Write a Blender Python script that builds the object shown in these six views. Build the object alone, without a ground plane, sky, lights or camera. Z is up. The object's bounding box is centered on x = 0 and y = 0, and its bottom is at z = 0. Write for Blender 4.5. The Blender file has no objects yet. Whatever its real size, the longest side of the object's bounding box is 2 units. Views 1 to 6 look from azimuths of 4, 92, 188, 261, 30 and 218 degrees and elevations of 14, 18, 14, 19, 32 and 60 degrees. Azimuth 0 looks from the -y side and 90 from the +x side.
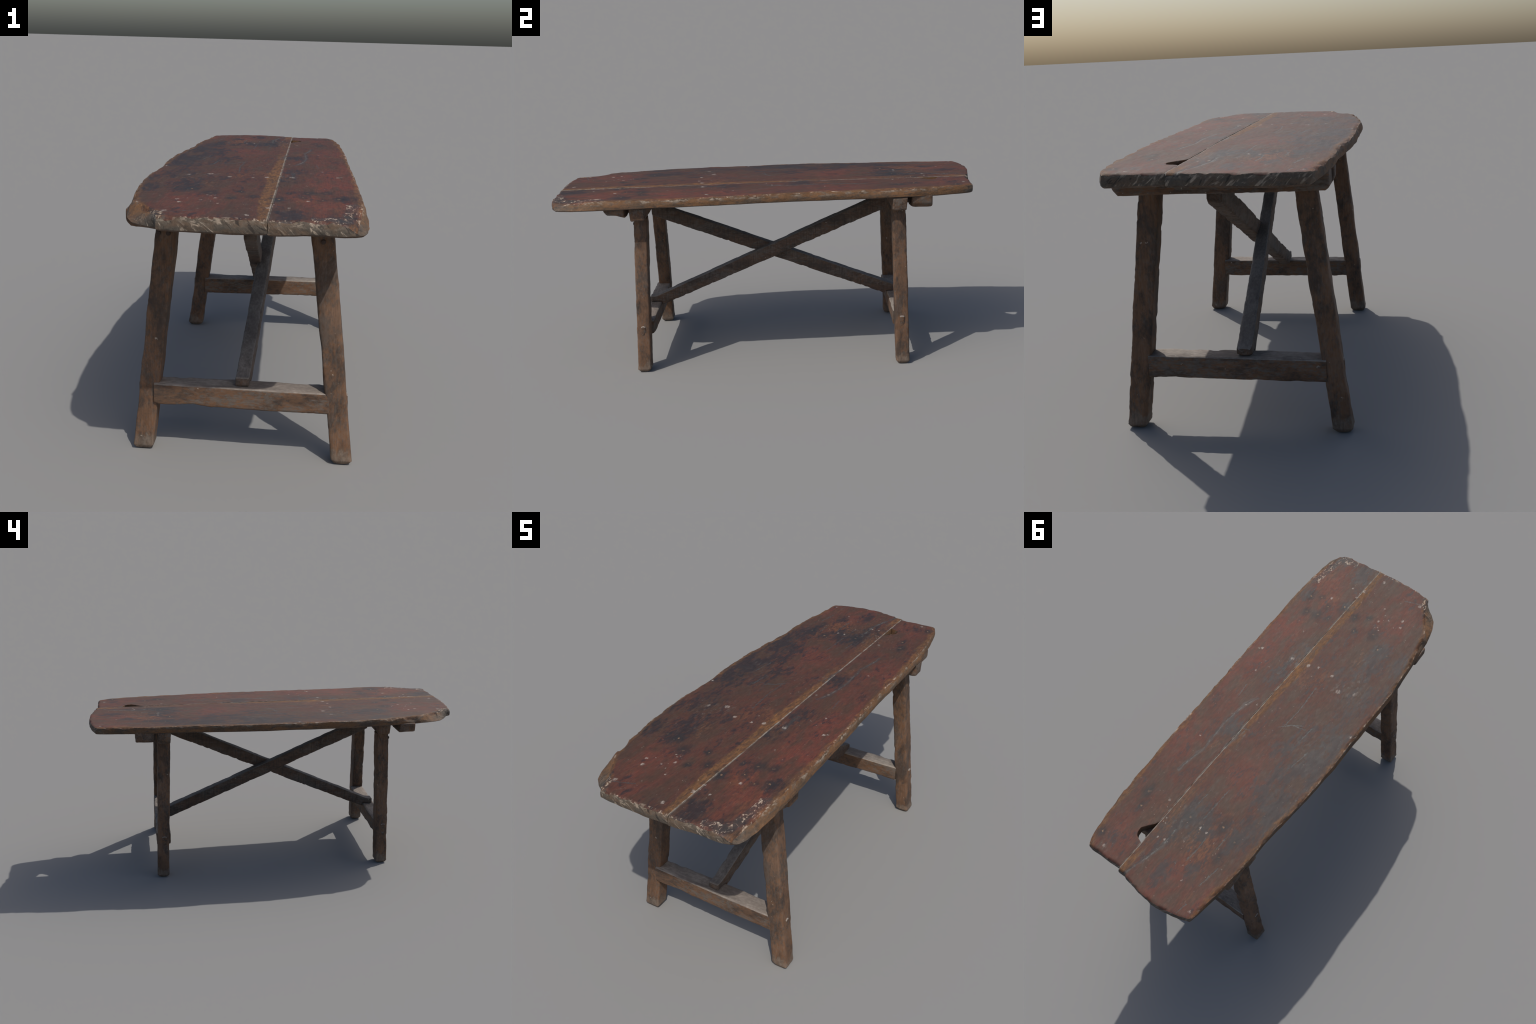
# Rustic trestle table: two hewn planks on splayed legs, with stretchers, battens and crossed braces.
import bpy, bmesh, math
import numpy as np

# ------------------------------------------------------------------ noise
def _hash(ix, iy, iz, seed):
    h = (ix * 374761393 + iy * 668265263 + iz * 2147483647 + seed * 974711) & 0xFFFFFFFF
    h = ((h ^ (h >> 13)) * 1274126177) & 0xFFFFFFFF
    h = ((h ^ (h >> 16)) * 2246822519) & 0xFFFFFFFF
    return ((h ^ (h >> 15)) & 0xFFFFFF) / float(0xFFFFFF)

def vnoise(p, seed=0):
    """smooth value noise in -1..1 for points p (n,3)"""
    p = np.asarray(p, float)
    i = np.floor(p).astype(np.int64)
    f = p - i
    f = f * f * f * (f * (f * 6 - 15) + 10)
    out = 0
    for dx in (0, 1):
        for dy in (0, 1):
            for dz in (0, 1):
                w = (f[..., 0] if dx else 1 - f[..., 0]) * (f[..., 1] if dy else 1 - f[..., 1]) * \
                    (f[..., 2] if dz else 1 - f[..., 2])
                out = out + w * _hash(i[..., 0] + dx, i[..., 1] + dy, i[..., 2] + dz, seed)
    return out * 2 - 1

def fbm(p, scale, seed=0, octaves=3):
    p = np.asarray(p, float) * np.asarray(scale, float)
    a, s, o = 1.0, 0.0, 0
    for k in range(octaves):
        o = o + a * vnoise(p * (2 ** k) + 17.3 * k, seed + k)
        s += a
        a *= 0.5
    return o / s

def curve(*pts):
    xs = np.array([a for a, _ in pts], float)
    ys = np.array([b for _, b in pts], float)
    o = np.argsort(xs)
    return lambda t: np.interp(t, xs[o], ys[o])

# ------------------------------------------------------------------ object helpers
root = bpy.data.objects.new("trestle_table", None)
bpy.context.scene.collection.objects.link(root)
root["label"] = "long worn dark red-brown plank table on splayed trestle legs"
root["category"] = "wooden table"
root.empty_display_size = 0.2

def add_object(name, verts, faces, mats, face_mat=None, parent=None, sharp=48):
    me = bpy.data.meshes.new(name)
    me.from_pydata([tuple(v) for v in verts], [], faces)
    for m in mats:
        me.materials.append(m)
    if face_mat is not None:
        me.polygons.foreach_set("material_index", np.asarray(face_mat, dtype=np.int32))
    bm = bmesh.new()
    bm.from_mesh(me)
    bmesh.ops.recalc_face_normals(bm, faces=bm.faces)
    for e in bm.edges:
        if len(e.link_faces) == 2 and e.calc_face_angle(0.0) > math.radians(sharp):
            e.smooth = False
    bm.to_mesh(me)
    bm.free()
    me.polygons.foreach_set("use_smooth", np.ones(len(me.polygons), dtype=bool))
    me.update()
    ob = bpy.data.objects.new(name, me)
    bpy.context.scene.collection.objects.link(ob)
    ob.parent = parent or root
    return ob

# ------------------------------------------------------------------ node helpers
def lin(r, g, b):
    f = lambda c: (c / 255) / 12.92 if c / 255 <= 0.04045 else ((c / 255 + 0.055) / 1.055) ** 2.4
    return (f(r), f(g), f(b), 1.0)

class Nodes:
    x_lo, x_hi, y_lo, y_hi = -1.0, 1.0, -2.0, 2.0      # part of the top whose marks this material needs

    def __init__(self, name):
        self.mat = bpy.data.materials.new(name)
        self.mat.use_nodes = True
        self.nt = self.mat.node_tree
        self.nt.nodes.clear()
        self.out = self.n("ShaderNodeOutputMaterial")
        self.bsdf = self.n("ShaderNodeBsdfPrincipled")
        self.nt.links.new(self.bsdf.outputs[0], self.out.inputs[0])
        self.obj = self.n("ShaderNodeTexCoord").outputs["Object"]

    def n(self, t, **kw):
        nd = self.nt.nodes.new(t)
        for k, v in kw.items():
            setattr(nd, k, v)
        return nd

    def put(self, sock, v):
        if isinstance(v, bpy.types.NodeSocket):
            self.nt.links.new(v, sock)
        else:
            sock.default_value = v

    def math(self, op, a, b=None, c=None, clamp=False):
        nd = self.n("ShaderNodeMath", operation=op, use_clamp=clamp)
        self.put(nd.inputs[0], a)
        if b is not None:
            self.put(nd.inputs[1], b)
        if c is not None:
            self.put(nd.inputs[2], c)
        return nd.outputs[0]

    def vmath(self, op, a, b=None, out=0, scale=None):
        nd = self.n("ShaderNodeVectorMath", operation=op)
        self.put(nd.inputs[0], a)
        if b is not None:
            self.put(nd.inputs[1], b)
        if scale is not None:
            self.put(nd.inputs["Scale"], scale)
        return nd.outputs[out]

    def noise(self, vec, scale=(1, 1, 1), detail=4, rough=0.55, dist=0.0, offset=(0, 0, 0)):
        mp = self.n("ShaderNodeMapping")
        self.put(mp.inputs["Vector"], vec)
        mp.inputs["Scale"].default_value = scale
        mp.inputs["Location"].default_value = offset
        nd = self.n("ShaderNodeTexNoise")
        self.put(nd.inputs["Vector"], mp.outputs[0])
        nd.inputs["Scale"].default_value = 1.0
        nd.inputs["Detail"].default_value = detail
        nd.inputs["Roughness"].default_value = rough
        nd.inputs["Distortion"].default_value = dist
        return nd.outputs["Fac"], nd.outputs["Color"]

    def ramp(self, v, lo, hi, a=0.0, b=1.0, smooth=True):
        nd = self.n("ShaderNodeMapRange", interpolation_type="SMOOTHSTEP" if smooth else "LINEAR")
        nd.clamp = True
        self.put(nd.inputs["Value"], v)
        nd.inputs["From Min"].default_value = lo
        nd.inputs["From Max"].default_value = hi
        nd.inputs["To Min"].default_value = a
        nd.inputs["To Max"].default_value = b
        return nd.outputs[0]

    def mix(self, fac, a, b, mode="MIX"):
        nd = self.n("ShaderNodeMix", data_type="RGBA", blend_type=mode)
        nd.clamp_factor = True
        self.put(nd.inputs[0], fac)
        self.put(nd.inputs[6], a)
        self.put(nd.inputs[7], b)
        return nd.outputs[2]

    def fcurve(self, v, pts, vmin, vmax):
        """piecewise curve through hand placed points (input mapped to 0..1, output likewise)"""
        nd = self.n("ShaderNodeFloatCurve")
        c = nd.mapping.curves[0]
        q = sorted(((a + 1) / 2, (b - vmin) / (vmax - vmin)) for a, b in pts)
        c.points[0].location = q[0]
        c.points[1].location = q[-1]
        for a in q[1:-1]:
            c.points.new(*a)
        for pt in c.points:
            pt.handle_type = "VECTOR"
        nd.mapping.update()
        self.put(nd.inputs["Value"], self.math("MULTIPLY_ADD", v, 0.5, 0.5))
        return self.math("MULTIPLY_ADD", nd.outputs[0], vmax - vmin, vmin)

    def spots(self, vec, lst, soft=0.5, stretch=1.0):
        """max of round soft spots; lst of (x, y, radius[, strength])"""
        mp = self.n("ShaderNodeMapping")
        self.put(mp.inputs["Vector"], vec)
        mp.inputs["Scale"].default_value = (1, 1 / stretch, 0)
        acc = None
        for s in lst:
            if not self.x_lo - .12 < s[0] < self.x_hi + .12 or (s[2] < .03 and not self.x_lo - .01 < s[0] < self.x_hi + .01):
                continue
            if not self.y_lo - s[2] * stretch - .03 < s[1] < self.y_hi + s[2] * stretch + .03:
                continue
            d = self.vmath("DISTANCE", mp.outputs[0], (s[0], s[1] / stretch, 0), out=1)
            r = self.ramp(d, s[2] * soft, s[2], s[3] if len(s) > 3 else 1.0, 0.0)
            acc = r if acc is None else self.math("MAXIMUM", acc, r)
        return acc if acc is not None else 0.0

    def strokes(self, vec, lines, width):
        """max of line marks; lines of polylines [(x, y), ...]"""
        mp = self.n("ShaderNodeMapping")
        self.put(mp.inputs["Vector"], vec)
        mp.inputs["Scale"].default_value = (1, 1, 0)
        acc = None
        for ln in lines:
            if not self.x_lo - .01 < ln[0][0] < self.x_hi + .01:
                continue
            for (ax, ay), (bx, by) in zip(ln[:-1], ln[1:]):
                if max(ay, by) < self.y_lo - .05 or min(ay, by) > self.y_hi + .05:
                    continue
                ba = (bx - ax, by - ay, 0)
                L2 = ba[0] ** 2 + ba[1] ** 2
                pa = self.vmath("SUBTRACT", mp.outputs[0], (ax, ay, 0))
                h = self.math("MULTIPLY", self.vmath("DOT_PRODUCT", pa, ba, out=1), 1 / L2, clamp=True)
                nd = self.n("ShaderNodeVectorMath", operation="SCALE")
                nd.inputs[0].default_value = ba
                self.put(nd.inputs["Scale"], h)
                d = self.vmath("DISTANCE", pa, nd.outputs[0], out=1)
                r = self.ramp(d, width * 0.25, width, 1.0, 0.0)
                acc = r if acc is None else self.math("MAXIMUM", acc, r)
        return acc if acc is not None else 0.0

    def speckle(self, vec, scale, keep, size):
        """scattered small dots: voronoi cells, only a share of them kept"""
        nd = self.n("ShaderNodeTexVoronoi", feature="F1")
        self.put(nd.inputs["Vector"], vec)
        nd.inputs["Scale"].default_value = scale
        sx = self.n("ShaderNodeSeparateColor")
        self.put(sx.inputs[0], nd.outputs["Color"])
        k = self.math("GREATER_THAN", sx.outputs[0], 1 - keep)
        rad = self.math("MULTIPLY", sx.outputs[1], size)
        d = self.math("SUBTRACT", rad, nd.outputs["Distance"])
        return self.math("MULTIPLY", self.ramp(d, 0.0, size * 0.4), k)

    def finish(self, col, rough, bump_h=None, bump_s=0.3, bump_d=0.002, spec=0.5):
        self.put(self.bsdf.inputs["Base Color"], col)
        self.put(self.bsdf.inputs["Roughness"], rough)
        self.put(self.bsdf.inputs["Specular IOR Level"], spec)
        if bump_h is not None:
            bp = self.n("ShaderNodeBump")
            bp.inputs["Strength"].default_value = bump_s
            bp.inputs["Distance"].default_value = bump_d
            self.put(bp.inputs["Height"], bump_h)
            self.put(self.bsdf.inputs["Normal"], bp.outputs[0])
        return self.mat

# ------------------------------------------------------------------ table top outline (metres)
SEAM = 0.0872
Z_TOP, Z_BOT = 0.8498, 0.808
# edge lines as x over y, for the upper and the lower arris
EDGE_LEFT_TOP = [(-1.0, -.192), (-.985, -.197), (-.962, -.206), (-.93, -.217), (-.9, -.230), (-.85, -.262),
                 (-.767, -.303), (-.685, -.320), (-.6, -.334), (-.5, -.343), (-.4, -.350), (-.3, -.351),
                 (-.2, -.348), (-.1, -.346), (.06, -.350), (.17, -.348), (.26, -.343), (.37, -.333),
                 (.43, -.326), (.52, -.321), (.63, -.319), (.76, -.309), (.863, -.294), (.935, -.288), (1.0, -.282)]
EDGE_LEFT_LOW = [(-1.0, -.196), (-.985, -.200), (-.962, -.206), (-.952, -.222), (-.93, -.252), (-.9, -.282),
                 (-.85, -.304), (-.767, -.322), (-.685, -.331), (-.6, -.339), (-.5, -.348), (-.4, -.356),
                 (-.3, -.356), (-.1, -.353), (.06, -.353), (.17, -.347), (.26, -.341), (.37, -.332),
                 (.52, -.320), (.63, -.317), (.76, -.308), (.863, -.295), (.935, -.284), (1.0, -.268)]
EDGE_RIGHT_TOP = [(-1.0, .304), (-.96, .319), (-.93, .322), (-.874, .328), (-.763, .338), (-.68, .343),
                  (-.55, .342), (-.466, .339), (-.234, .334), (-.064, .328), (.14, .322), (.3, .319),
                  (.5, .313), (.60, .311), (.63, .303), (.68, .305), (.754, .296), (.816, .289),
                  (.876, .281), (.925, .268), (.95, .256), (1.0, .235)]
EDGE_RIGHT_LOW = [(-1.0, .318), (-.96, .335), (-.93, .345), (-.874, .351), (-.763, .355), (-.68, .355),
                  (-.55, .352), (-.466, .347), (-.234, .341), (-.064, .334), (.14, .327), (.3, .325),
                  (.5, .322), (.62, .318), (.754, .300), (.816, .291), (.876, .282), (.925, .270),
                  (.95, .258), (1.0, .238)]
# end lines as y over x
END_FRONT = [(-.36, -.975), (-.197, -.982), (-.163, -.985), (-.053, -.992), (.07, -.994), (.0872, -.993),
             (.1, -.992), (.2, -.989), (.25, -.989), (.28, -.987), (.31, -.977), (.33, -.963), (.36, -.93)]
END_BACK = [(-.36, .93), (-.29, .945), (-.275, .962), (-.235, .978), (-.167, .991), (-.11, .996), (-.022, .983),
            (.04, .972), (.05, .966), (.0865, .966), (.0875, .953), (.24, .953), (.27, .945), (.3, .92)]
# the narrow board is broken out beside the seam near the far end
HOLE_EDGE = [(-1.0, .0880), (.706, .0880), (.722, .094), (.742, .112), (.770, .133), (.792, .131), (.806, .123),
             (.814, .106), (.821, .0880), (1.0, .0881)]
CRACKS = [[(.126, -.028), (.149, .027), (.166, .139), (.164, .224), (.159, .324), (.174, .412), (.182, .465)],
          [(.131, -.31), (.128, -.245), (.131, -.196)],
          [(.056, .965), (.040, .91), (.025, .861), (.007, .778), (.008, .690)],
          [(.088, .139), (.080, .190), (.083, .262)]]
SCRATCHES = [[(-.056, -.228), (-.066, -.101), (-.060, .016)], [(-.169, -.042), (-.157, .058)],
             [(-.222, .077), (-.207, .177)], [(-.042, .041), (-.085, -.001), (-.129, -.026)],
             [(-.085, -.001), (-.147, -.015)], [(-.113, .776), (-.12, .702), (-.116, .648)],
             [(-.055, .587), (-.057, .487), (-.058, .418)], [(-.224, .832), (-.239, .727)],
             [(-.182, .664), (-.184, .607)], [(.009, .541), (.004, .488)], [(-.221, .972), (-.23, .92)],
             [(.213, -.06), (.205, .005)], [(-.20, -.93), (-.115, -.90)], [(.052, .127), (.086, .139)]]

# ------------------------------------------------------------------ materials
def top_material(name, x_lo, x_hi, y_lo, y_hi):
    N = Nodes(name)
    N.x_lo, N.x_hi, N.y_lo, N.y_hi = x_lo, x_hi, y_lo, y_hi
    P = N.obj
    sep = N.n("ShaderNodeSeparateXYZ")
    N.put(sep.inputs[0], P)
    x, y = sep.outputs[0], sep.outputs[1]
    # wobbled coordinates give every mark a ragged outline
    _, wc = N.noise(P, (45, 22, 45), 4, 0.6)
    wob = N.vmath("ADD", P, N.vmath("SCALE", N.vmath("SUBTRACT", wc, (.5, .5, .5)), scale=0.034))
    _, wf = N.noise(P, (160, 90, 160), 3, 0.6)
    wobf = N.vmath("ADD", P, N.vmath("SCALE", N.vmath("SUBTRACT", wf, (.5, .5, .5)), scale=0.017))
    _, w2 = N.noise(P, (55, 26, 55), 5, 0.7, 0, (4, 4, 0))
    wob2 = N.vmath("ADD", P, N.vmath("SCALE", N.vmath("SUBTRACT", w2, (.5, .5, .5)), scale=0.075))
    n_big, _ = N.noise(P, (6, 2.2, 6), 6, 0.6, 0.4)
    n_mid, _ = N.noise(P, (22, 7, 22), 6, 0.62, 0.3, (3, 1, 0))
    n_fine, _ = N.noise(P, (130, 45, 130), 5, 0.65)
    n_grain, _ = N.noise(P, (320, 12, 320), 3, 0.6)
    # red stain over brown wood
    n_soot, _ = N.noise(P, (75, 30, 75), 7, 0.72, 0.3, (2, 8, 0))
    col = N.mix(N.ramp(n_mid, .36, .64), lin(69, 49, 37), lin(84, 48, 36))
    red = N.spots(wob, [(.288, -.239, .16), (.272, -.45, .17), (.262, -.82, .16), (.196, -.70, .14, .8), (.30, -.06, .12, .8),
                        (-.15, -.75, .17, .7), (-.088, .32, .15, .7), (.193, .043, .13, .5), (.26, .32, .13, .7),
                        (-.1, .9, .16, .7), (-.25, .86, .12, .8), (.19, .86, .12, .6), (-.10, -.927, .10, .5)], 0.1, 1.5)
    col = N.mix(N.math("MULTIPLY", red, N.ramp(n_mid, .34, .62, .15, .90)), col, lin(104, 53, 40))
    orange_n = N.math("MULTIPLY", N.ramp(n_big, .54, .70), N.ramp(n_fine, .40, .6))
    col = N.mix(N.math("MULTIPLY", orange_n, .6), col, lin(110, 68, 40))
    # blackened grease patches
    dark = N.spots(wob, [(-.282, .403, .13), (-.27, .089, .15), (-.277, -.02, .13), (-.237, -.27, .13, .8), (-.174, -.56, .10, .8),
                         (-.31, -.55, .10, .9), (-.006, .614, .10), (-.072, .642, .09), (-.229, .578, .10, .7), (-.34, -.39, .08, .8),
                         (.137, -.92, .11, .8), (.11, -.36, .08, .8), (.13, .16, .07, .8), (-.18, -.42, .15, .6), (.02, .7, .10, .8),
                         (-.07, .876, .07, .8), (.2, .873, .05, .7), (-.169, .804, .06, .7), (-.27, .5, .10, .7), (-.20, .30, .15, .7),
                         (-.17, .05, .16, .5), (-.1, -.40, .10, .4), (.28, -.93, .08, .8), (-.30, .18, .12, .8), (.16, -.18, .09, .5),
                         (-.02, -.98, .10, .4), (.09, -.72, .05, .8), (.31, -.66, .05, .8)], 0.1, 1.7)
    dk = N.math("ADD", N.math("MULTIPLY", dark, .40), N.math("MULTIPLY", N.math("SUBTRACT", n_mid, .5), 1.55))
    dk = N.math("ADD", dk, N.math("MULTIPLY", N.math("SUBTRACT", n_soot, .5), 1.45))
    dkm = N.ramp(dk, .05, .40)
    col = N.mix(N.math("MULTIPLY", dkm, .82), col, lin(35, 33, 34))
    # sapwood strip beside the seam and along the two long edges
    d_seam = N.math("SUBTRACT", SEAM, x)
    strip_w = N.math("ADD", N.math("MULTIPLY_ADD", n_big, .06, .008), N.math("MULTIPLY", N.math("SUBTRACT", n_soot, .5), .022))
    strip = N.math("MULTIPLY", N.ramp(N.math("SUBTRACT", strip_w, d_seam), -.003, .008), N.math("GREATER_THAN", d_seam, -.0004))
    strip = N.math("MULTIPLY", strip, N.math("MAXIMUM", N.ramp(y, .02, .32, 1, .25), N.ramp(y, .80, .90, 0, .9)))
    eL = N.math("SUBTRACT", x, N.fcurve(y, EDGE_LEFT_TOP, -.4, -.1))
    eR = N.math("SUBTRACT", N.fcurve(y, EDGE_RIGHT_TOP, .1, .4), x)
    d_edge = N.math("MINIMUM", eL, eR)
    n_edge, _ = N.noise(P, (10, 5, 10), 4, 0.6, 0, (7, 3, 0))
    edge_w = N.math("MULTIPLY_ADD", n_edge, .075, -.019)
    edge = N.ramp(N.math("SUBTRACT", edge_w, d_edge), -.002, .010)
    og = N.math("MULTIPLY", N.math("MAXIMUM", strip, N.math("MULTIPLY", edge, .75)), N.ramp(n_soot, .40, .64, 1, .3))
    col = N.mix(N.math("MULTIPLY", og, .8), col, N.mix(N.ramp(n_fine, .3, .7), lin(92, 65, 38), lin(124, 86, 48)))
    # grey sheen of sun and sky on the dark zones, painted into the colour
    grey = N.spots(wob, [(-.205, -.33, .10), (-.146, -.276, .07), (-.15, -.49, .08, .6), (.02, .62, .08), (-.05, .66, .07), (.109, -.30, .06),
                         (.2, .92, .06, .7), (-.18, .02, .14, .5), (-.24, .15, .11, .6), (.04, .87, .05), (.07, .16, .05), (.16, .25, .06, .7), (.11, -.97, .07, .8)], 0.1, 1.5)
    n_haze, _ = N.noise(P, (70, 32, 70), 5, 0.7, 0, (1, 9, 0))
    gz = N.math("MULTIPLY", N.math("MAXIMUM", grey, .28), N.ramp(n_haze, .50, .66))
    col = N.mix(N.math("MULTIPLY", gz, .45), col, lin(86, 82, 76))
    # knots: dark halo, pale heart
    knots = [(-.034, -.704), (-.168, -.573), (-.102, -.638), (-.014, -.602), (.027, -.675), (.102, -.701), (.127, -.598), (.168, -.657),
             (.183, -.589), (.228, -.689), (.237, -.575), (.274, -.666), (.21, .615), (.198, .691), (-.005, .614), (-.073, .636),
             (-.213, .687), (-.145, .57), (-.221, -.566), (.25, .873), (.216, .621), (.005, .723), (-.224, .599)]
    halo = N.spots(wob2, [(a, b, .021 + .009 * ((i * 7) % 3)) for i, (a, b) in enumerate(knots)], 0.1, 1.7)
    col = N.mix(N.math("MULTIPLY", halo, .8), col, lin(38, 36, 36))
    heart = N.spots(wobf, [(a, b, .0045 + .001 * (i % 3), .8 if i % 2 else .35) for i, (a, b) in enumerate(knots)], 0.4, 0.9)
    col = N.mix(N.math("MULTIPLY", heart, .75), col, lin(150, 118, 88))
    # cracks and scratches
    sc = N.strokes(wobf, SCRATCHES, .0036)
    col = N.mix(N.math("MULTIPLY", sc, N.ramp(n_fine, .3, .6, .35, .85)), col, lin(62, 64, 62))
    crd = N.strokes(wob, CRACKS, .011)
    col = N.mix(N.math("MULTIPLY", crd, .55), col, lin(56, 54, 52))
    crl = N.strokes(wobf, CRACKS, .0042)
    col = N.mix(N.math("MULTIPLY", crl, N.ramp(n_haze, .42, .62, .05, .75)), col, lin(96, 96, 92))
    # seam joint line
    seam_l = N.ramp(N.math("ABSOLUTE", N.math("SUBTRACT", d_seam, .0008)), .0018, .0046, 1, 0)
    col = N.mix(N.math("MULTIPLY", seam_l, N.ramp(n_haze, .38, .58, .1, .8)), col, lin(140, 134, 124))
    # pale paint drops and chips
    drops = N.spots(wobf, [(a, b, r * .85, *q) for a, b, r, *q in [(-.078, -.325, .010), (.043, -.312, .0125), (-.002, -.329, .007), (-.149, -.269, .016), (-.219, -.298, .013, .7),
                           (.127, -.301, .013), (.079, -.838, .011), (.087, -.812, .008), (.029, -.942, .011), (.136, -.823, .007), (.186, -.711, .009),
                           (.278, -.272, .009), (.29, -.262, .007), (.227, -.15, .007), (-.171, -.786, .010), (-.185, -.747, .008), (-.115, -.752, .007), (.177, -.461, .006),
                           (.212, .276, .006), (-.071, .628, .007), (.204, .92, .010), (.019, .755, .006), (.048, .761, .006), (-.153, .853, .006),
                           (-.104, .632, .007), (.118, .6, .009), (-.19, -.913, .012, .8), (-.26, .935, .009), (-.079, -.718, .010, .8), (.088, -.785, .008),
                           (.149, .03, .006), (-.33, -.10, .008), (.105, .0, .006), (-.003, -.27, .005)]], 0.35, 1.2)
    col = N.mix(N.math("MULTIPLY", drops, N.ramp(n_fine, .34, .56, .15, .75)), col, lin(162, 152, 142))
    sp_zone = N.spots(P, [(-.13, -.76, .17), (.05, -.85, .12), (.10, .65, .22, .8), (.25, -.3, .2, .7), (-.12, .75, .25, .6), (.05, 0, .25, .35)], .3, 1.3)
    sp = N.speckle(wobf, 95, .16, .34)
    col = N.mix(N.math("MULTIPLY", N.math("MULTIPLY", sp, N.math("MAXIMUM", sp_zone, .22)), .65), col, lin(170, 158, 145))
    # splintered pale corner, frayed edges
    scar = N.strokes(wob, [[(.262, -.972), (.292, -.93), (.304, -.852), (.302, -.80), (.318, -.75)], [(.215, -.965), (.262, -.955)],
                           [(-.195, -.972), (-.235, -.90)]], .026)
    n_fray, _ = N.noise(P, (85, 46, 85), 6, 0.68, 0.6, (5, 5, 0))
    fr = N.math("MULTIPLY", N.ramp(scar, .1, .7), N.ramp(n_fray, .53, .63))
    eF = N.math("SUBTRACT", y, -.986)
    d_all = N.math("MINIMUM", d_edge, N.math("MULTIPLY", eF, 1.2))
    fr_e = N.math("MULTIPLY", N.math("MULTIPLY", N.ramp(d_all, .001, .008, 1, 0), N.ramp(n_fray, .50, .62)), N.ramp(n_edge, .40, .58, .9, .15))
    col = N.mix(N.math("MULTIPLY", N.math("MULTIPLY", scar, .8), N.ramp(n_fray, .62, .45)), col, lin(58, 53, 50))
    col = N.mix(N.math("MULTIPLY", N.math("MAXIMUM", fr, N.math("MULTIPLY", fr_e, .85)), .9), col, lin(188, 172, 152))
    # grain modulation
    col = N.mix(1.0, col, N.n_grey(N.ramp(n_grain, .3, .7, .86, 1.12, False)), "MULTIPLY")
    col = N.mix(1.0, col, N.n_grey(N.ramp(n_fine, .25, .75, .76, 1.25, False)), "MULTIPLY")
    rough = N.math("ADD", N.ramp(n_mid, .3, .7, .69, .76), N.math("MULTIPLY", N.math("MAXIMUM", og, drops), .08))
    shiny = N.math("MAXIMUM", N.math("MAXIMUM", dkm, N.math("MULTIPLY", sc, 1.3)), N.math("MAXIMUM", crd, gz))
    rough = N.math("SUBTRACT", rough, N.math("MULTIPLY", shiny, .09))
    h = N.math("ADD", N.math("MULTIPLY", n_fine, .6), N.math("MULTIPLY", n_grain, .4))
    h = N.math("SUBTRACT", h, N.math("MULTIPLY", N.math("MAXIMUM", sc, crl), .8))
    return N.finish(col, rough, h, .30, .0018)

def _n_grey(self, v):
    nd = self.n("ShaderNodeCombineColor")
    for k in range(3):
        self.put(nd.inputs[k], v)
    return nd.outputs[0]
Nodes.n_grey = _n_grey

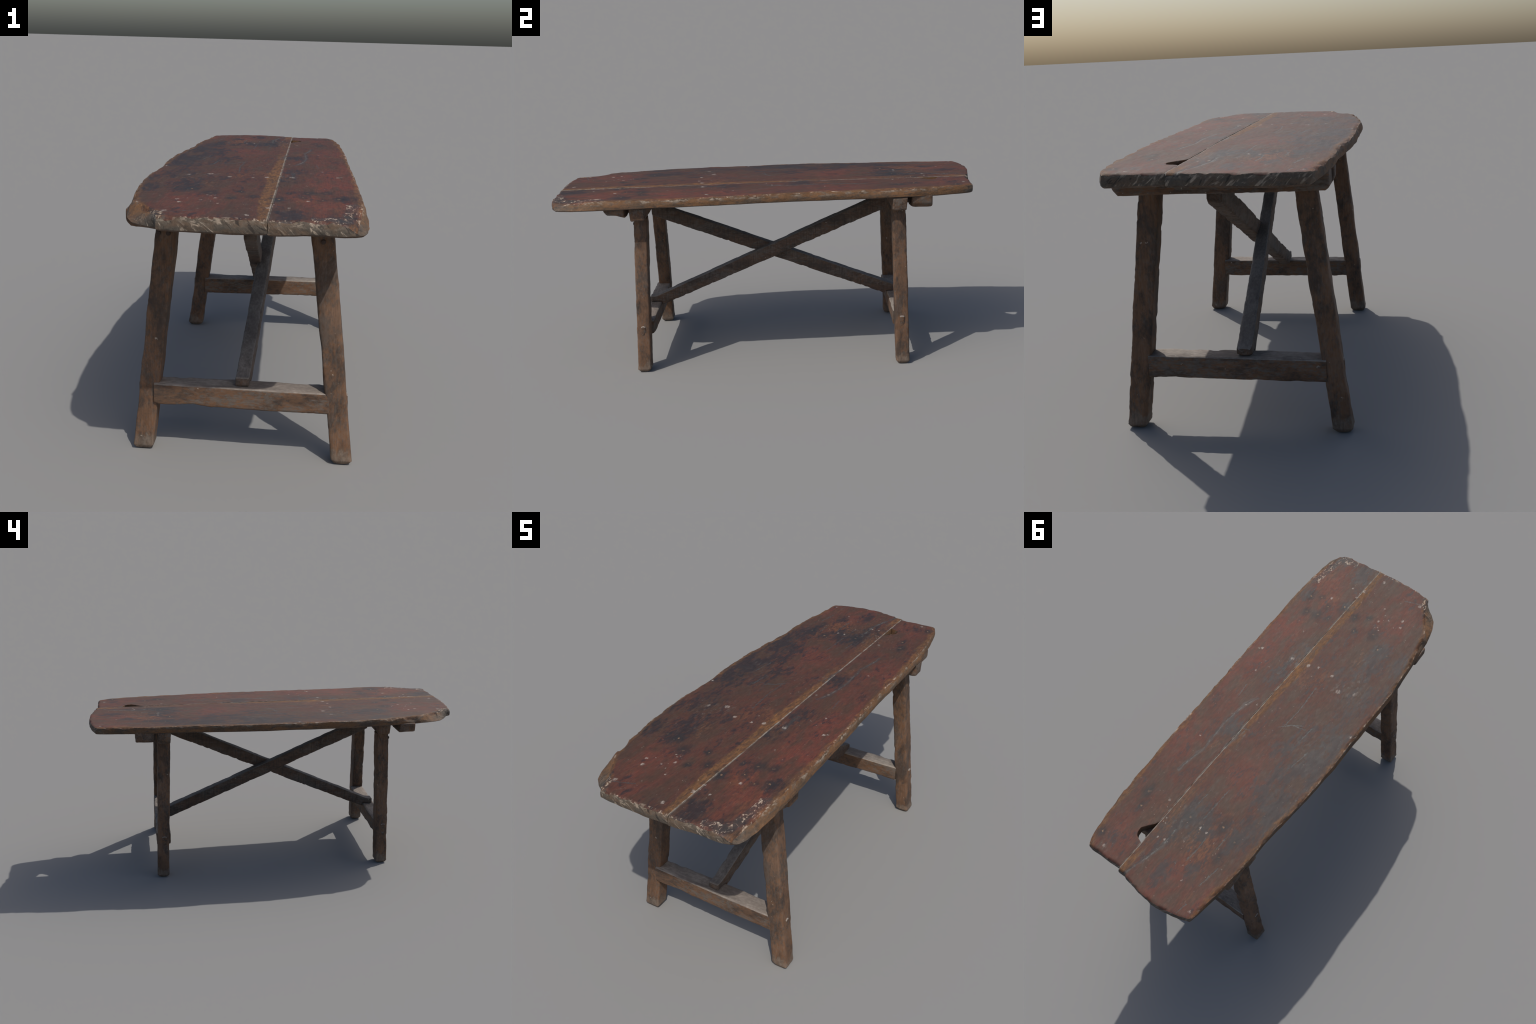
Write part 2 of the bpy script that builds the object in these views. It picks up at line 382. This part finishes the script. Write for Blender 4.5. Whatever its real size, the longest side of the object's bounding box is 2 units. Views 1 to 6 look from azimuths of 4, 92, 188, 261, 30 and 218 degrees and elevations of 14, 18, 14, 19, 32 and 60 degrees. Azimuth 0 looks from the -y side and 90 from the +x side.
def timber_material(name, along, base_a, base_b, dark, grey, dark_amt=.5, grey_amt=.4, speck=.10, saw=0.0, seed=0, foot=False, blotch_amt=.65):
    """rough sawn timber; along = axis of the grain (0, 1, 2)"""
    N = Nodes(name)
    P = N.obj
    def sc(across, length):
        v = [across] * 3
        v[along] = length
        return tuple(v)
    off = (seed * 3.1, seed * 1.7, seed * 2.3)
    _, wc = N.noise(P, (60, 60, 60), 3, 0.6)
    wob = N.vmath("ADD", P, N.vmath("SCALE", N.vmath("SUBTRACT", wc, (.5, .5, .5)), scale=0.02))
    n1, _ = N.noise(P, sc(14, 6), 6, .62, .3, off)
    n2, _ = N.noise(P, sc(30, 13), 6, .65, .2, (off[1], off[2], off[0]))
    n3, _ = N.noise(P, sc(140, 60), 4, .65, 0, off)
    ng, _ = N.noise(P, sc(260, 10), 3, .6, 0, off)
    nc, _ = N.noise(P, sc(12, 260), 3, .6, 0, off)
    col = N.mix(N.ramp(n1, .35, .65), base_a, base_b)
    d = N.math("ADD", n2, N.math("MULTIPLY", N.math("SUBTRACT", n3, .5), .6))
    n4, _ = N.noise(P, sc(85, 50), 7, .72, .2, (off[2], off[0], off[1]))
    d = N.math("ADD", d, N.math("MULTIPLY", N.math("SUBTRACT", n4, .5), .7))
    col = N.mix(N.math("MULTIPLY", N.ramp(d, .40, .78), dark_amt), col, dark)
    nb, _ = N.noise(P, sc(11, 5), 6, .68, .5, (off[2] + 4, off[1] + 2, off[0] + 6))
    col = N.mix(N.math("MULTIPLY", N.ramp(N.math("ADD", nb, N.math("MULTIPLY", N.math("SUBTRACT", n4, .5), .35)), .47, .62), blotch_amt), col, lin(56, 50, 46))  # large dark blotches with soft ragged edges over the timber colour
    g = N.math("ADD", N.math("SUBTRACT", 1.0, n1), N.math("MULTIPLY", N.math("SUBTRACT", n3, .5), .8))
    col = N.mix(N.math("MULTIPLY", N.ramp(g, .42, .66), grey_amt), col, grey)
    if saw:
        col = N.mix(N.math("MULTIPLY", N.ramp(nc, .48, .64), saw), col, dark)
    geo = N.n("ShaderNodeNewGeometry")
    arris = N.math("MULTIPLY", N.ramp(geo.outputs["Pointiness"], .54, .62), N.ramp(n2, .42, .60))
    col = N.mix(N.math("MULTIPLY", arris, .45), col, lin(150, 138, 122))
    if foot:
        sz = N.n("ShaderNodeSeparateXYZ")
        N.put(sz.inputs[0], P)
        lim = N.math("MULTIPLY_ADD", n2, .16, -.035)
        scuff = N.ramp(N.math("SUBTRACT", lim, sz.outputs[2]), -.006, .012)
        col = N.mix(N.math("MULTIPLY", scuff, N.ramp(n4, .35, .6, .7, .3)), col, lin(116, 105, 93))
    sp = N.speckle(wob, 60, speck, .24)
    col = N.mix(N.math("MULTIPLY", sp, .55), col, lin(176, 166, 152))
    col = N.mix(1.0, col, N.n_grey(N.ramp(ng, .3, .7, .86, 1.12, False)), "MULTIPLY")
    col = N.mix(1.0, col, N.n_grey(N.ramp(n3, .25, .75, .78, 1.2, False)), "MULTIPLY")
    h = N.math("ADD", N.math("MULTIPLY", n3, .5), N.math("MULTIPLY", nc if saw else ng, .5))
    return N.finish(col, N.ramp(n2, .3, .7, .72, .84), h, .35, .002)

def plank_side_material():
    """hewn plank edges: brown wood, grey dirt, pale frayed fibres"""
    N = Nodes("weathered_board_edge")
    P = N.obj
    sep = N.n("ShaderNodeSeparateXYZ")
    N.put(sep.inputs[0], P)
    n1, _ = N.noise(P, (12, 8, 30), 5, .62)
    n2, _ = N.noise(P, (50, 28, 90), 5, .65, 0.2)
    n3, _ = N.noise(P, (170, 110, 170), 4, .65)
    # slanting tool marks
    tilt = N.n("ShaderNodeMapping")
    N.put(tilt.inputs["Vector"], P)
    tilt.inputs["Rotation"].default_value = (0, math.radians(-44), 0)
    squash = N.n("ShaderNodeMapping")
    squash.inputs["Scale"].default_value = (14, 30, 62)
    N.put(squash.inputs["Vector"], tilt.outputs[0])
    tilt = squash
    nt = N.n("ShaderNodeTexNoise")
    N.put(nt.inputs["Vector"], tilt.outputs[0])
    nt.inputs["Scale"].default_value = 1
    nt.inputs["Detail"].default_value = 5
    nt.inputs["Distortion"].default_value = 1.6
    col = N.mix(N.ramp(n1, .36, .62), lin(82, 66, 51), lin(116, 82, 52))
    col = N.mix(N.math("MULTIPLY", N.ramp(n2, .48, .66), .7), col, lin(62, 54, 48))
    end = N.math("MAXIMUM", N.ramp(sep.outputs[1], -.86, -.97, 0, 1), N.ramp(sep.outputs[1], .88, .95, 0, 1))
    col = N.mix(N.math("MULTIPLY", end, N.ramp(n1, .3, .6, .95, .65)), col, lin(80, 74, 66))
    pale = N.math("MULTIPLY", N.math("MULTIPLY", N.ramp(nt.outputs["Fac"], .55, .68), N.ramp(n1, .44, .62, .95, .2)), N.math("MULTIPLY_ADD", end, .8, .05))
    low = N.ramp(sep.outputs[2], .826, .846, 0, 1)
    fray = N.math("MULTIPLY", N.ramp(n2, .46, .60), N.math("MULTIPLY", low, N.ramp(n1, .40, .58, .95, .15)))
    col = N.mix(N.math("MAXIMUM", pale, N.math("MULTIPLY", fray, .9)), col, lin(172, 156, 138))
    cut = N.math("MULTIPLY", N.ramp(nt.outputs["Fac"], .42, .34), end)
    col = N.mix(N.math("MULTIPLY", cut, .8), col, lin(44, 38, 34))
    col = N.mix(1.0, col, N.n_grey(N.ramp(n3, .25, .75, .75, 1.2, False)), "MULTIPLY")
    h = N.math("ADD", N.math("MULTIPLY", n3, .5), N.math("MULTIPLY", nt.outputs["Fac"], .8))
    return N.finish(col, .8, h, .5, .003)

def simple_material(name, c, rough=.7):
    N = Nodes(name)
    n, _ = N.noise(N.obj, (80, 80, 80), 4, .6)
    col = N.mix(n, tuple(a * .7 for a in c[:3]) + (1,), tuple(min(1, a * 1.3) for a in c[:3]) + (1,))
    return N.finish(col, rough, n, .3, .001)

# one recipe, told apart only by which marks it has to carry
CUTS = (-2.0, -.5, 0.0, .55, 2.0)
M_TOP_WIDE = [top_material("worn_red_brown_board", -.4, SEAM, a, b) for a, b in zip(CUTS[:-1], CUTS[1:])]
M_TOP_NARROW = [top_material("worn_red_board", SEAM, .4, a, b) for a, b in zip(CUTS[:-1], CUTS[1:])]
M_SIDE = plank_side_material()
M_UNDER = timber_material("bare_board_underside", 1, lin(104, 80, 62), lin(88, 68, 54), lin(58, 48, 42), lin(100, 92, 84), seed=1)
A, B = lin(121, 85, 57), lin(98, 73, 54)
DK, GR = lin(46, 41, 38), lin(92, 85, 78)
M_LEG = timber_material("brown_leg_timber", 2, A, B, DK, GR, .8, .40, .14, seed=2, foot=True)
M_RAIL = timber_material("brown_cross_timber", 0, A, B, DK, GR, .8, .85, .14, seed=3)
M_BRACE = timber_material("sawn_brace_timber", 1, lin(100, 75, 57), lin(88, 67, 53), lin(50, 43, 39), lin(92, 86, 80), .6, .6, .08, saw=.45, seed=4)
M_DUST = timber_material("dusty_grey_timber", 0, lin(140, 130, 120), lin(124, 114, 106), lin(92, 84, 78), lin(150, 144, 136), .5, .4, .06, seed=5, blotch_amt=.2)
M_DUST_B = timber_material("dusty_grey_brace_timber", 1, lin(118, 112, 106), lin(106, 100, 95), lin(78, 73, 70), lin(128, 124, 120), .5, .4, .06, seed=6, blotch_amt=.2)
M_PEG = simple_material("dark_peg_wood", lin(62, 46, 38))

# ------------------------------------------------------------------ planks
def polyline_dip(x, y, lines, width):
    best = np.full(x.shape, 9.0)
    for ln in lines:
        for (ax, ay), (bx, by) in zip(ln[:-1], ln[1:]):
            bx_, by_ = bx - ax, by - ay
            h = np.clip(((x - ax) * bx_ + (y - ay) * by_) / (bx_ ** 2 + by_ ** 2), 0, 1)
            best = np.minimum(best, np.hypot(x - ax - bx_ * h, y - ay - by_ * h))
    return np.clip(1 - best / width, 0, 1)

def spacing(length, fine, step):
    n = int((length - 2 * fine[-1]) / step)
    mid = np.linspace(fine[-1], length - fine[-1], n + 1)
    f = np.array(fine)
    return np.concatenate([f[:-1], mid, length - f[:-1][::-1]]) / length

def plank(name, left_top, right_top, left_low, right_low, seam_side, seed):
    LT, RT, LL, RL = curve(*left_top), curve(*right_top), curve(*left_low), curve(*right_low)
    Y0, Y1 = curve(*END_FRONT), curve(*END_BACK)
    fine = (0, .0018, .004, .007, .011)
    width = abs(np.mean(RT(np.linspace(-.9, .9, 9)) - LT(np.linspace(-.9, .9, 9))))
    u = spacing(width, fine, .0036)
    t = spacing(1.95, fine, .0042)
    U, T = np.meshgrid(u, t, indexing="ij")

    def solve(L, R, wob, shrink):
        x = L(0.0) + U * (R(0.0) - L(0.0))
        y = -.98 + T * 1.95
        for _ in range(24):
            q = np.stack([0 * y + 3 + wob, y, 0 * y], -1)
            nl = fbm(q, (1, 15, 1), seed, 5) * .0024
            nr = fbm(q + [9, 0, 0], (1, 15, 1), seed, 5) * .0024
            if seam_side > 0:
                nr = fbm(q + [9, 0, 0], (1, 14, 1), seed, 2) * .0005
            else:
                nl = np.where((y > .68) & (y < .83), nl * .5, fbm(q, (1, 14, 1), seed, 2) * .0005)
            xn = (L(y) + nl) + U * ((R(y) + nr) - (L(y) + nl))
            x = .5 * x + .5 * xn
            e0 = Y0(x) + fbm(np.stack([x, 0 * x, 0 * x + 1 + wob], -1), (20, 1, 1), seed + 5, 5) * .0030 + shrink
            e1 = Y1(x) + fbm(np.stack([x, 0 * x, 0 * x + 5 + wob], -1), (20, 1, 1), seed + 6, 5) * .0030 - shrink
            yn = e0 + T * (e1 - e0)
            y = .5 * y + .5 * yn
        return x, y

    xt, yt = solve(LT, RT, 0, 0)
    xb, yb = solve(LL, RL, .35, -.001)

    def z_top(x, y):
        z = np.full(x.shape, Z_TOP)
        z -= .006 * np.clip((-.02 - x) / .31, 0, 1) ** 1.5
        z -= .0058 * np.clip((y - .25) / .7, 0, 1)
        z += .0008 * np.clip((-y - .1) / .5, 0, 1)
        z += .002 * np.clip((x - .15) / .15, 0, 1) * np.clip((y + .1) / .3, 0, 1)
        # frayed corner
        z -= .022 * np.clip(1 - np.hypot((x - .345) / .085, (y + .965) / .19), 0, 1) ** 1.2
        # wide chip at the opposite corner
        z -= .006 * np.clip(1 - np.hypot((x + .25) / .05, (y + .90) / .10), 0, 1)
        return z

    q = np.stack([xt, yt, 0 * xt], -1)
    z = z_top(xt, yt)
    z += fbm(q, (9, 3, 1), seed + 11, 3) * .0016 + fbm(q, (60, 26, 1), seed + 12, 3) * .0007
    dl, dr = xt - xt[:1, :], xt[-1:, :] - xt
    if seam_side > 0:
        d_out, d_seam = dl, dr
    else:
        d_out, d_seam = dr, dl
    d_end = np.minimum(yt - yt[:, :1], yt[:, -1:] - yt)
    bite = np.clip(fbm(q, (16, 14, 1), seed + 15, 4) * 3.0 - .35, 0, 1)
    z -= .011 * bite * np.clip(1 - np.minimum(d_end * 1.0, d_out) / .016, 0, 1) ** 1.3 * np.where((yt < -.55) | (d_out < d_end), 1, .5) * np.where(yt < -.6, 1, .3)
    chip = np.clip(fbm(q, (30, 20, 1), seed + 13, 4) * 2.0 + .25, 0, 1)
    for d, r, a in ((d_out, .011, .0065), (d_end, .009, .006)):
        z -= (.0014 + a * chip) * np.clip(1 - d / r, 0, 1) ** 1.6
    z -= .0009 * np.clip(1 - d_seam / .004, 0, 1) ** 1.5
    z -= .0011 * polyline_dip(xt, yt, CRACKS, .006)
    # torn fibres in the frayed corner
    cm = np.clip(1.2 - np.hypot((xt - .32) / .06, (yt + .90) / .17), 0, 1)
    z += cm * fbm(q, (120, 45, 1), seed + 14, 3) * .004
    zb = np.full(xb.shape, Z_BOT)
    zb -= .0035 * np.clip((.05 - xb) / .38, 0, 1) + .003 * np.clip((yb - .3) / .6, 0, 1)
    qb = np.stack([xb, yb, 0 * xb], -1)
    zb += fbm(qb, (10, 4, 1), seed + 21, 3) * .003
    db = np.minimum(np.minimum(xb - xb[:1, :], xb[-1:, :] - xb), np.minimum(yb - yb[:, :1], yb[:, -1:] - yb))
    zb += .006 * np.clip(1 - db / .011, 0, 1) ** 1.8

    nu, nt = U.shape
    verts = np.concatenate([np.stack([xt, yt, z], -1).reshape(-1, 3), np.stack([xb, yb, zb], -1).reshape(-1, 3)])
    n0 = nu * nt
    faces, fm = [], []
    idx = np.arange(n0).reshape(nu, nt)
    for base, m in ((0, 0), (n0, 2)):
        a = (idx[:-1, :-1] + base).ravel(); b = (idx[1:, :-1] + base).ravel()
        c = (idx[1:, 1:] + base).ravel(); d = (idx[:-1, 1:] + base).ravel()
        faces += list(zip(a.tolist(), b.tolist(), c.tolist(), d.tolist()))
        fm += [5] * len(a) if m else np.searchsorted(CUTS[1:-1], yt[:-1, :-1].ravel()).tolist()
    loop = np.concatenate([idx[:-1, 0], idx[-1, :-1], idx[:0:-1, -1], idx[0, :0:-1]])
    nl = len(loop)
    top, low = verts[loop], verts[loop + n0]
    tang = np.roll(top, -2, 0) - np.roll(top, 2, 0)
    tang[:, 2] = 0
    out = np.stack([tang[:, 1], -tang[:, 0], 0 * tang[:, 0]], -1)
    out /= np.maximum(np.linalg.norm(out, axis=1, keepdims=True), 1e-9)
    if (out * (top - np.array([np.mean(xt), 0, .8]))).sum() < 0:
        out = -out
    at_seam = np.zeros(nl, bool)
    seam_col = idx[-1, :] if seam_side > 0 else idx[0, :]
    at_seam[np.isin(loop, seam_col)] = True
    K = 9
    rows = [loop]
    allv = [verts]
    nv = len(verts)
    slant = np.linalg.norm((top - low)[:, :2], axis=1)
    for k in range(1, K):
        s = k / K
        p = top * (1 - s) + low * s
        amp = np.where(at_seam, .0003, .0028 + .14 * np.clip(slant - .018, 0, .04))
        rough = fbm(p, (19, 17, 30), seed + 31, 5)
        jag = fbm(p, (70, 55, 90), seed + 35, 3) * np.where(slant > .02, 1.2, .5)
        strat = fbm(p + 0.5 * p[:, [2, 2, 2]], (30, 10, 60), seed + 33, 3)
        bulge = np.where(at_seam, 0, .0018) * math.sin(math.pi * s)
        p = p + out * (bulge + amp * math.sin(math.pi * s) ** .6 * (rough + .5 * strat + .45 * jag))[:, None]
        allv.append(p)
        rows.append(np.arange(nv, nv + nl))
        nv += nl
    rows.append(loop + n0)
    for r0, r1 in zip(rows[:-1], rows[1:]):
        a, b = r0, np.roll(r0, -1)
        c, d = np.roll(r1, -1), r1
        faces += list(zip(a.tolist(), b.tolist(), c.tolist(), d.tolist()))
        fm += [4] * nl
    return add_object(name, np.concatenate(allv), faces, (M_TOP_WIDE if seam_side > 0 else M_TOP_NARROW) + [M_SIDE, M_UNDER], fm, sharp=34)

seam_line = [(-1.0, .0869), (0, .0867), (1.0, .0870)]
plank("tabletop_plank", EDGE_LEFT_TOP, seam_line, EDGE_LEFT_LOW, seam_line, +1, 3)
plank("tabletop_plank", HOLE_EDGE, EDGE_RIGHT_TOP, HOLE_EDGE, EDGE_RIGHT_LOW, -1, 57)

# ------------------------------------------------------------------ squared timbers
def section_ring(poly, r, n_side):
    """closed 2D polygon -> ring of points with eased corners"""
    poly = np.asarray(poly, float)
    k = len(poly)
    pts = []
    for i in range(k):
        p0, p1, p2 = poly[i - 1], poly[i], poly[(i + 1) % k]
        e0, e1 = p0 - p1, p2 - p1
        l0, l1 = np.linalg.norm(e0), np.linalg.norm(e1)
        a = p1 + e0 / l0 * min(r, l0 * .4)
        b = p1 + e1 / l1 * min(r, l1 * .4)
        for s in (0, .33, .67, 1):
            pts.append((1 - s) ** 2 * a + 2 * s * (1 - s) * p1 + s * s * b)
        nxt = p2 + (p1 - p2) / l1 * min(r, l1 * .4)
        for j in range(1, n_side):
            pts.append(b + (nxt - b) * j / n_side)
    return np.array(pts)

def timber(name, axis, stations, mats, r=.005, rough=.0022, seed=0, step=.008, dust=False, nick=0.0, end_round=.006, batter=.008, n_side=8, parent=None, cap_curve=.002):
    """loft through sections; stations = [(position on axis, polygon in the two other axes), ...]"""
    pos = np.array([s[0] for s in stations], float)
    polys = np.array([s[1] for s in stations], float)
    L = pos[-1] - pos[0]
    n = max(2, int(abs(L) / step))
    ts = np.unique(np.concatenate([np.linspace(pos[0], pos[-1], n + 1), pos,
                                   [pos[0] + end_round * .4, pos[0] + end_round, pos[-1] - end_round * .4, pos[-1] - end_round]]))
    others = [a for a in range(3) if a != axis]
    rings = []
    for tv in ts:
        poly = np.array([[np.interp(tv, pos, polys[:, i, j]) for j in range(2)] for i in range(polys.shape[1])])
        ring = section_ring(poly, r, n_side)
        c = ring.mean(0)
        e = min(tv - pos[0], pos[-1] - tv)
        if e < end_round:
            inset = end_round * .6 * (1 - math.sqrt(max(0, 1 - (1 - e / end_round) ** 2)))
            d = ring - c
            ring = c + d * (1 - inset / np.maximum(np.abs(d).max(0), 1e-6))
        p = np.zeros((len(ring), 3))
        p[:, axis] = tv
        p[:, others[0]] = ring[:, 0]
        p[:, others[1]] = ring[:, 1]
        nrm = ring - np.roll(ring, 1, 0)
        nrm = nrm + np.roll(nrm, -1, 0)
        nrm = np.stack([nrm[:, 1], -nrm[:, 0]], -1)
        nrm /= np.maximum(np.linalg.norm(nrm, axis=1, keepdims=True), 1e-9)
        if (nrm * (ring - c)).sum() < 0:
            nrm = -nrm
        sc = np.array([16., 16., 16.]); sc[axis] = 11.
        w = fbm(p, sc, seed, 4) * rough + fbm(p, sc * 5, seed + 3, 2) * rough * .22 + .0017
        if nick:
            low = (ring[:, 1] < c[1]) & (np.abs(nrm[:, 1]) > .3)
            w = w - np.where(low, np.clip(fbm(p * [0.3, 1, .3], (60, 60, 60), seed + 9, 3) - .05, 0, 1) * nick, 0)
        blk = 4 + n_side - 1
        arc = (np.arange(len(ring)) % blk) < 4
        bump = np.clip(fbm(p, np.where(np.arange(3) == axis, 26., 9.), seed + 7, 4) - .12, 0, 1)
        w = w - np.where(arc, bump * batter, 0)
        p[:, others[0]] += nrm[:, 0] * w
        p[:, others[1]] += nrm[:, 1] * w
        rings.append(p)
    m = len(rings[0])
    verts = list(np.concatenate(rings))
    faces = []
    for i in range(len(rings) - 1):
        for j in range(m):
            a, b = i * m + j, i * m + (j + 1) % m
            faces.append((a, b, b + m, a + m))
    for ei, ring in ((0, rings[0]), (len(rings) - 1, rings[-1])):
        prev = [ei * m + j for j in range(m)]
        c = ring.mean(0)
        sgn = -1 if ei == 0 else 1
        for f in (.8, .5, .2):
            p = c + (ring - c) * f
            p[:, axis] += sgn * cap_curve * (1 - f) + fbm(p, (60, 60, 60), seed + 4, 3) * .0010
            st = len(verts)
            verts += list(p)
            cur = list(range(st, st + m))
            for j in range(m):
                faces.append((prev[j], prev[(j + 1) % m], cur[(j + 1) % m], cur[j]))
            prev = cur
        verts.append(c + np.eye(3)[axis] * sgn * cap_curve)
        for j in range(m):
            faces.append((prev[j], prev[(j + 1) % m], len(verts) - 1))
    V = np.array(verts)
    fm = None
    if dust:
        # the upper side of a four-cornered section runs from corner 2 to corner 3
        blk = 4 + n_side - 1
        upper = set(range(2 * blk + 1, 3 * blk + 2))
        n_wall = (len(rings) - 1) * m
        fm = [1 if i < n_wall and (i % m) in upper else 0 for i in range(len(faces))]
    return add_object(name, V, faces, mats, fm, parent)

def rect(a0, a1, b0, b1):
    return [(a0, b0), (a1, b0), (a1, b1), (a0, b1)]

# legs: (foot x0,x1,y0,y1) at the floor, (x0,x1,y0,y1) at z=.73
LEGS = [((.293, .357, -.650, -.588), (.201, .268, -.620, -.560)),
        ((-.345, -.282, -.621, -.558), (-.271, -.208, -.612, -.550)),
        ((-.351, -.292, .609, .669), (-.264, -.201, .580, .642)),
        ((.295, .357, .595, .657), (.202, .263, .585, .645))]
TOPS = [.742, .742, .80, .752]
for k, (f, h) in enumerate(LEGS):
    zt = TOPS[k]
    g = [f[i] + (h[i] - f[i]) * zt / .73 for i in range(4)]
    cut = .013
    st = [(0.0, rect(f[0] + .008, f[1] - .007, f[2] + .008, f[3] - .009)),
          (cut, rect(*[f[i] + (h[i] - f[i]) * cut / .73 for i in range(4)])),
          (zt, rect(*g))]
    # worn, slightly tapered foot
    low = [f[i] + (h[i] - f[i]) * .035 / .73 for i in range(4)]
    st.insert(2, (.035, rect(low[0] + .001, low[1] - .001, low[2] + .001, low[3] - .001)))
    timber("leg", 2, st, [M_LEG], r=.0060, rough=.0034, batter=.010, seed=100 + 13 * k, end_round=.004, cap_curve=-.001)

# low stretchers between the legs
timber("stretcher", 0, [(-.3265, rect(-.604, -.582, .163, .228)), (-.276, rect(-.604, -.582, .163, .228)), (-.275, rect(-.627, -.559, .163, .229)),
                        (-.21, rect(-.628, -.559, .163, .229)), (-.15, rect(-.630, -.560, .170, .229)), (-.09, rect(-.631, -.561, .163, .230)),
                        (.0, rect(-.634, -.563, .163, .230)), (.15, rect(-.638, -.566, .165, .231)),
                        (.277, rect(-.641, -.569, .167, .232)), (.278, rect(-.622, -.599, .167, .231)), (.3345, rect(-.622, -.599, .160, .226))],
       [M_RAIL, M_DUST], r=.005, rough=.003, seed=201, dust=True)
timber("stretcher", 0, [(-.3285, rect(.614, .638, .164, .226)), (-.277, rect(.614, .638, .164, .228)), (-.276, rect(.592, .664, .163, .229)),
                        (.0, rect(.590, .660, .169, .235)), (.272, rect(.588, .655, .173, .239)), (.273, rect(.612, .634, .173, .238)), (.3335, rect(.612, .634, .172, .234))],
       [M_RAIL, M_DUST], r=.005, rough=.0026, seed=233, dust=True)

# top rails that carry the planks; the inner lower arris is cut away
def rail_poly(y_out, y_in, z0, z1, flare):
    s = 1 if y_in > y_out else -1
    return [(y_out, z0), (y_in, z0), (y_in + s * flare, z0 + .018), (y_in + s * flare, z1), (y_out - s * .004, z1)]
timber("top_rail", 0, [(-.302, rail_poly(-.606, -.546, .750, .806, .0)), (-.27, rail_poly(-.610, -.549, .745, .808, .002)),
                       (-.20, rail_poly(-.616, -.556, .739, .81, .006)), (.20, rail_poly(-.623, -.566, .739, .81, .006)),
                       (.28, rail_poly(-.623, -.561, .743, .808, .001)), (.330, rail_poly(-.621, -.559, .749, .806, .0))],
       [M_RAIL], r=.004, rough=.0018, seed=251)
timber("top_rail", 0, [(-.316, rail_poly(.640, .580, .772, .806, .0)), (-.297, rail_poly(.641, .581, .745, .806, .0)), (-.20, rail_poly(.642, .582, .750, .81, .012)),
                       (.19, rail_poly(.643, .583, .750, .81, .012)), (.27, rail_poly(.643, .583, .746, .808, .002)),
                       (.317, rail_poly(.642, .582, .749, .8045, .0))],
       [M_RAIL], r=.004, rough=.0018, seed=263)

# outer battens under the plank ends
def batten_poly(y0, y1, za, zb):
    return [(y0, za), (y1, zb), (y1, .812), (y0, .812)]
timber("cross_batten", 0, [(-.334, batten_poly(-.736, -.654, .778, .770)), (-.318, batten_poly(-.742, -.652, .763, .762)), (-.1, rect(-.752, -.652, .757, .812)),
                           (.15, rect(-.750, -.650, .758, .812)), (.262, batten_poly(-.745, -.650, .766, .757)), (.305, batten_poly(-.742, -.649, .786, .762)),
                           (.338, batten_poly(-.738, -.650, .799, .772))],
       [M_RAIL], r=.006, rough=.0032, seed=281)
timber("cross_batten", 0, [(-.310, rect(.664, .756, .764, .812)), (-.298, rect(.662, .758, .756, .812)), (0, batten_poly(.664, .760, .747, .756)),
                           (.2, batten_poly(.666, .761, .748, .757)), (.285, rect(.668, .762, .756, .812)), (.302, rect(.670, .760, .774, .812))],
       [M_RAIL], r=.007, rough=.0024, seed=293)

# crossed braces, each notched over a stretcher and let into the opposite rail
def brace(lo, hi, cx, w, upper, lower, seat_end, seat_y, seat_z, tip_z, seed):
    """stations along y; seat_end = -1 / +1: which end rests on a stretcher"""
    st = []
    ys = np.linspace(lo, hi, 60)
    ys = np.unique(np.concatenate([ys, [seat_y, seat_y + .004 * -seat_end]]))
    for y in ys:
        c, h = cx(y), w(y) / 2
        zu, zl = upper(y), lower(y)
        if (y - seat_y) * seat_end >= 0:
            zl = max(zl, seat_z)
            zu = max(zu, tip_z)
        st.append((y, [(c - h, zl), (c + h, zl), (c + h, zu), (c - h, zu)]))
    return timber("diagonal_brace", 1, st, [M_BRACE, M_DUST_B], r=.004, rough=.0022, seed=seed, dust=True, nick=.007)
brace(-.619, .574, curve((-.6, .003), (.555, .051)), curve((-.6, .042), (.55, .045)),
      lambda y: .525 + .438 * (y - .01), lambda y: .459 + .425 * (y - .01), -1, -.560, .2345, .263, 311)
brace(-.572, .646, curve((-.55, .013), (.62, -.027)), curve((-.55, .037), (.62, .045)),
      lambda y: .724 - .411 * (y + .477), lambda y: .698 - .407 * (y + .578), +1, .582, .2380, .262, 331)

# peg heads that pin the leg tops
PEGS = [(.236, -.626, .712), (-.262, -.616, .716), (-.232, -.616, .716)]
for k, (px, py, pz) in enumerate(PEGS):
    ang = np.linspace(0, 2 * math.pi, 11)[:-1]
    ring = lambda r: [(px + r * math.cos(a), pz + r * math.sin(a)) for a in ang]
    timber("peg", 1, [(py - .0015, ring(.0055)), (py + .012, ring(.0060))], [M_PEG], r=.001, rough=.0005, seed=400 + k, step=.004,
           end_round=.0012, batter=0, n_side=1, cap_curve=.0006)
